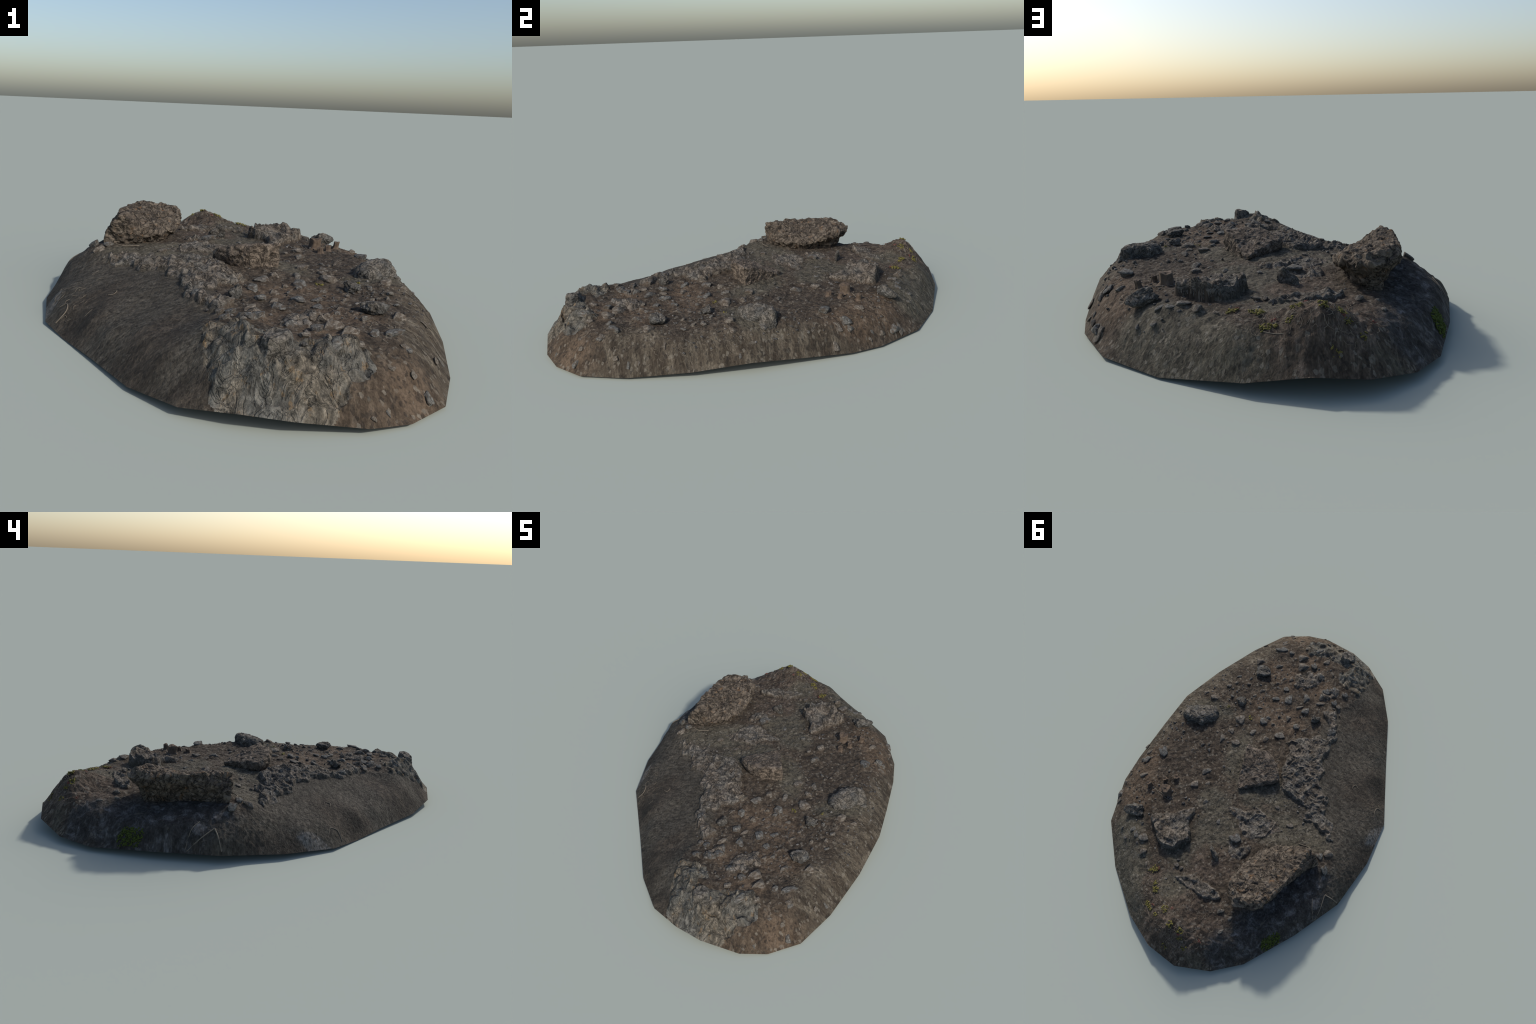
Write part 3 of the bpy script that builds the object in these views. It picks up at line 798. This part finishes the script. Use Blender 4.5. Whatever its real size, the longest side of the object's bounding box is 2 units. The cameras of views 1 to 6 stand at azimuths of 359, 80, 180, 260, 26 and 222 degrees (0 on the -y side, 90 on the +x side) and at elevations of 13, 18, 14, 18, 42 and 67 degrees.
def surface_at(x, y):
    xs = np.array([x]), np.array([y])
    a = math.atan2(y, x)
    r = rim_at(np.array([a]))[0]
    s_ = math.hypot(x, y) / math.hypot(r[0], r[1])
    return float(relief(xs[0], xs[1], np.array([s_]))[0][0])


def slope_normal(x, y, e=0.02):
    h = ground_height(np.array([x + e, x - e, x, x]), np.array([y, y, y + e, y - e]))
    return Vector((-(h[0] - h[1]) / (2 * e), -(h[2] - h[3]) / (2 * e), 1)).normalized()


GRAIN = math.atan2(-0.67, -0.74)


def lay_stone(name, x, y, length, width, height, shape, yaw, sink=0.3, material=None, tilt=0.0):
    o = new_object(name, shape, root)
    n = slope_normal(x, y)
    z = float(ground_height(x, y)[0]) + 0.10 * min(length, width)
    o.location = Vector((x, y, z)) + n * height * (0.5 - sink)
    q = Vector((0, 0, 1)).rotation_difference(n)
    o.rotation_mode = 'QUATERNION'
    o.rotation_quaternion = q @ Euler((tilt, 0, yaw)).to_quaternion()
    o.scale = (length, width, height)
    return o


for (x, y, l, w) in STONES:
    h = 0.70 * min(l, w) + 0.004
    lay_stone('stone', x, y, l * 1.10, w * 1.10, h, rng.choice(STONE_SHAPES), GRAIN + rng.uniform(-0.15, 0.15),
              0.42, tilt=rng.uniform(-0.10, 0.10))
for (x, y, l, w) in FLANK_STONES:
    h = 0.5 * min(l, w)
    n = slope_normal(x, y)
    down = math.atan2(n.y, n.x)
    lay_stone('stone', x, y, w, l, h, rng.choice(STONE_SHAPES), down, 0.38)

# the larger single rocks, each with a shape of its own
for name, x, y, l, w, h, yaw, seed, sink, mat in (
        ('rock', 0.440, -0.500, 0.085, 0.075, 0.062, 0.9, 416, 0.32, ROCK_MAT),
        ('rock', 0.402, -0.278, 0.062, 0.055, 0.042, 0.5, 417, 0.36, ROCK_MAT),
        ('rock', 0.375, 0.552, 0.135, 0.066, 0.066, math.radians(32), 412, 0.40, ROCK_MAT),
        ('rock', -0.085, 0.458, 0.095, 0.042, 0.110, math.radians(146), 414, 0.34, ROCK_MAT),
        ('rock', 0.016, -0.448, 0.055, 0.050, 0.060, 0.3, 415, 0.34, ROCK_MAT)):
    me = facet_stone(name, seed, 5, 13, 0.26)
    me.transform(Matrix.Diagonal((l, w, h, 1)))
    me.materials.append(mat)
    lay_stone(name, x, y, l, w, h, me, yaw, sink).scale = (1, 1, 1)

# pebbles too small to pick apart, strewn over the plateau
pebble_rng = np.random.default_rng(21)
pv, pf, off = [], [], 0
small = [facet_stone('pebble_shape', 500 + k, 2, 10, 0.1) for k in range(5)]
small_v = [np.array([v.co[:] for v in me.vertices]) for me in small]
small_f = [np.array([p.vertices[:] for p in me.polygons]) for me in small]
for me in small:
    bpy.data.meshes.remove(me)
px = pebble_rng.uniform(-0.3, 0.68, 1500)
py = pebble_rng.uniform(-0.92, 0.72, 1500)
sd_rim = inside_distance(px, py, RIM[:, :2])
sd_sand = inside_distance(px, py, SAND)
dens = np.clip(fbm(np.stack([px * 5, py * 5, 0 * px], 1), 3, 77) + 0.35, 0, 1)
dens[(py > 0.05) & (px < 0.2)] *= 0.35
keep = (sd_rim > 0.05) & (sd_sand < -0.01) & (pebble_rng.uniform(0, 1, 1500) < dens)
px, py = px[keep], py[keep]
pz = ground_height(px, py)
for x, y, z in zip(px, py, pz):
    k = pebble_rng.integers(5)
    size = 0.006 + 0.011 * pebble_rng.random() ** 2
    rot = np.array(Euler(pebble_rng.uniform(0, 6.28, 3)).to_matrix())
    q = (small_v[k] * size * pebble_rng.uniform(0.7, 1.3, 3)) @ rot.T * np.array([1, 1, 0.75]) + np.array([x, y, z + size * 0.15])
    pv.append(q)
    pf.append(small_f[k] + off)
    off += len(q)
peb = new_object('pebbles', mesh_from_arrays('pebbles', np.concatenate(pv), np.concatenate(pf)), root,
                 crust_material('pebble_stone', (0.22, 0.205, 0.185), (0.11, 0.104, 0.096), (0.045, 0.043, 0.042),
                                (0.15, 0.105, 0.075), 0.6, 1.0))
peb['kind'] = 'stuff'


# ---------------------------------------------------------------- plants and wood
def tube(points, radius, sides=7, taper=0.6):
    pts = open_spline(np.array(points, float)[:, None, :], 8 * len(points))[:, 0]
    v, f = [], []
    for i, p in enumerate(pts):
        t = pts[min(i + 1, len(pts) - 1)] - pts[max(i - 1, 0)]
        t /= np.linalg.norm(t)
        u = np.cross(t, [0.13, 0.21, 0.97])
        u /= np.linalg.norm(u)
        w = np.cross(t, u)
        r = radius * (1 - (1 - taper) * i / (len(pts) - 1))
        for k in range(sides):
            a = 2 * math.pi * k / sides
            v.append(p + r * (math.cos(a) * u + math.sin(a) * w))
    for i in range(len(pts) - 1):
        for k in range(sides):
            q = (k + 1) % sides
            f.append((i * sides + k, i * sides + q, (i + 1) * sides + q, (i + 1) * sides + k))
    return np.array(v), np.array(f)


def on_ground(x, y, up=0.0):
    return (x, y, surface_at(x, y) + up)


# dry stalks lying on the flanks and the sand
for pts, r in (
        ([(-0.640, 0.238), (-0.665, 0.300), (-0.676, 0.355)], 0.0028),
        ([(-0.640, 0.238), (-0.675, 0.226), (-0.706, 0.214)], 0.0035),
        ([(-0.608, 0.296), (-0.640, 0.335), (-0.671, 0.360)], 0.0020),
        ([(-0.405, -0.318), (-0.385, -0.322), (-0.380, -0.300), (-0.395, -0.292)], 0.0016),
        ([(-0.575, -0.335), (-0.545, -0.320), (-0.550, -0.285), (-0.580, -0.270)], 0.0022),
        ([(-0.150, 0.700), (-0.128, 0.675)], 0.0022),
        ([(-0.015, 0.870), (-0.045, 0.885), (-0.090, 0.908)], 0.0020),
        ([(0.330, 0.400), (0.360, 0.405), (0.405, 0.412)], 0.0022),
        ([(0.320, 0.410), (0.290, 0.400), (0.300, 0.360)], 0.0018),
        ([(-0.380, 0.140), (-0.430, 0.120), (-0.470, 0.128)], 0.0022)):
    v, f = tube([on_ground(x, y, 0.002) for x, y in pts], r)
    new_object('dry_stalk', mesh_from_arrays('dry_stalk', v, f), root, STRAW_MAT)

# litter of thin fibres on the crest and the sunny flank
lr = np.random.default_rng(33)
fv, ff, off = [], [], 0
for cx, cy, rx, ry, count in ((-0.18, 0.86, 0.16, 0.09, 120), (0.03, 0.78, 0.07, 0.09, 30), (-0.24, 0.74, 0.12, 0.08, 30),
                              (0.62, -0.35, 0.07, 0.35, 90), (0.45, -0.62, 0.12, 0.10, 30), (-0.55, -0.25, 0.10, 0.18, 25),
                              (0.42, 0.42, 0.12, 0.12, 25), (0.30, 0.0, 0.25, 0.3, 30)):
    for _ in range(count):
        x, y = cx + rx * lr.normal() * 0.5, cy + ry * lr.normal() * 0.5
        if inside_distance(np.array([x]), np.array([y]), RIM[:, :2])[0] < 0.03:
            continue
        a, L = lr.uniform(0, 6.28), lr.uniform(0.012, 0.032)
        if x > 0.55:
            nn = slope_normal(x, y)
            a = math.atan2(nn.y, nn.x) + lr.normal() * 0.5
        xs = np.array([x, x + L * math.cos(a) * 0.5, x + L * math.cos(a + 0.5)])
        ys = np.array([y, y + L * math.sin(a) * 0.5, y + L * math.sin(a + 0.5)])
        zs = ground_height(xs, ys) + np.array([0.001, 0.004, 0.002])
        v, f = tube(np.stack([xs, ys, zs], 1), 0.0009, 4)
        fv.append(v)
        ff.append(f + off)
        off += len(v)
lit = new_object('plant_litter', mesh_from_arrays('plant_litter', np.concatenate(fv), np.concatenate(ff)), root, STRAW_MAT)
lit['kind'] = 'stuff'


def leaf_cluster(name, x, y, spread, count, size, material, seed, flat=0.5):
    """A low tuft of plump leaf tips hugging the ground."""
    r = np.random.default_rng(seed)
    vs, fs, o_ = [], [], 0
    for _ in range(count):
        a, d = r.uniform(0, 6.28), spread * math.sqrt(r.random())
        lx, ly = x + d * math.cos(a), y + d * math.sin(a)
        if inside_distance(np.array([lx]), np.array([ly]), RIM[:, :2])[0] < 0.004:
            continue
        lz = float(ground_height(lx, ly)[0])
        rot = np.array(Euler(r.uniform(-0.9, 0.9, 3) + np.array([0, 0, r.uniform(0, 6.28)])).to_matrix())
        sz = size * r.uniform(0.7, 1.3)
        q = (small_v[r.integers(5)] * np.array([1.5, 0.8, flat]) * sz) @ rot.T + np.array([lx, ly, lz + 0.002 + sz * 0.2])
        vs.append(q)
        fs.append(small_f[0] + o_)
        o_ += len(q)
    v = np.concatenate(vs)
    origin = v.mean(0)
    return new_object(name, mesh_from_arrays(name, v - origin, np.concatenate(fs)), root, material, tuple(origin))


for k, (x, y, sp, n_) in enumerate(((0.081, 0.705, 0.016, 16), (0.086, 0.733, 0.014, 10), (0.026, 0.764, 0.010, 10),
                                    (-0.001, 0.784, 0.017, 20), (-0.017, 0.858, 0.014, 14), (-0.043, 0.869, 0.012, 10),
                                    (-0.112, 0.820, 0.020, 22), (-0.187, 0.858, 0.016, 20), (-0.237, 0.848, 0.016, 20),
                                    (-0.255, 0.873, 0.013, 14), (-0.297, 0.893, 0.012, 9), (-0.215, 0.950, 0.014, 10),
                                    (-0.089, 0.870, 0.010, 8), (0.294, -0.236, 0.014, 9), (0.434, -0.203, 0.007, 5))):
    leaf_cluster('leaf_tuft', x, y, sp, n_, 0.0085, SUCCULENT_MAT, 700 + k)
for k, (x, y) in enumerate(((-0.333, 0.818), (-0.140, 0.795), (-0.045, 0.845), (0.070, 0.700), (-0.240, 0.862))):
    leaf_cluster('red_leaf_tuft', x, y, 0.009, 7, 0.0075, RED_LEAF_MAT, 800 + k)
for k, (x, y, sp, n_) in enumerate(((-0.594, 0.578, 0.030, 90), (-0.582, 0.610, 0.028, 70), (-0.590, 0.550, 0.020, 36))):
    leaf_cluster('moss_cushion', x, y, sp, n_, 0.009, MOSS_MAT, 900 + k, 0.8)


# cut stems of a dead shrub
def stem(x, y, radius, height, lean, seed):
    r = np.random.default_rng(seed)
    z = float(ground_height(x, y)[0])
    sides, rows = 40, [(-0.010, 1.6), (0.0, 1.35), (0.25, 1.02), (0.6, 0.95), (0.95, 1.0), (1.0, 0.92), (0.97, 0.70), (0.93, 0.35), (0.92, 0.02)]
    v = []
    for h, k in rows:
        for j in range(sides):
            a = 2 * math.pi * j / sides
            rr = radius * k * (1 + 0.10 * math.sin(3 * a + seed) + 0.06 * math.sin(7 * a + 2 * seed) + (0.25 * math.sin(5 * a) if h <= 0 else 0))
            hh = h * height + (0.12 * radius * math.sin(2 * a + seed) if h > 0.5 else 0)
            v.append((rr * math.cos(a) + lean[0] * hh, rr * math.sin(a) + lean[1] * hh, hh))
    i = np.arange(len(rows) * sides).reshape(len(rows), sides)
    f = np.stack([i[:-1], np.roll(i[:-1], -1, 1), np.roll(i[1:], -1, 1), i[1:]], -1).reshape(-1, 4)
    new_object('stump', mesh_from_arrays('stump', np.array(v), f), root, WOOD_MAT, (x, y, z - 0.002))


stem(0.332, 0.380, 0.024, 0.046, (0.1, -0.1), 1)
stem(0.427, 0.411, 0.012, 0.032, (0.2, 0.0), 2)
stem(0.388, 0.335, 0.011, 0.024, (0.0, 0.2), 3)
stem(0.352, 0.290, 0.013, 0.022, (-0.1, 0.1), 4)
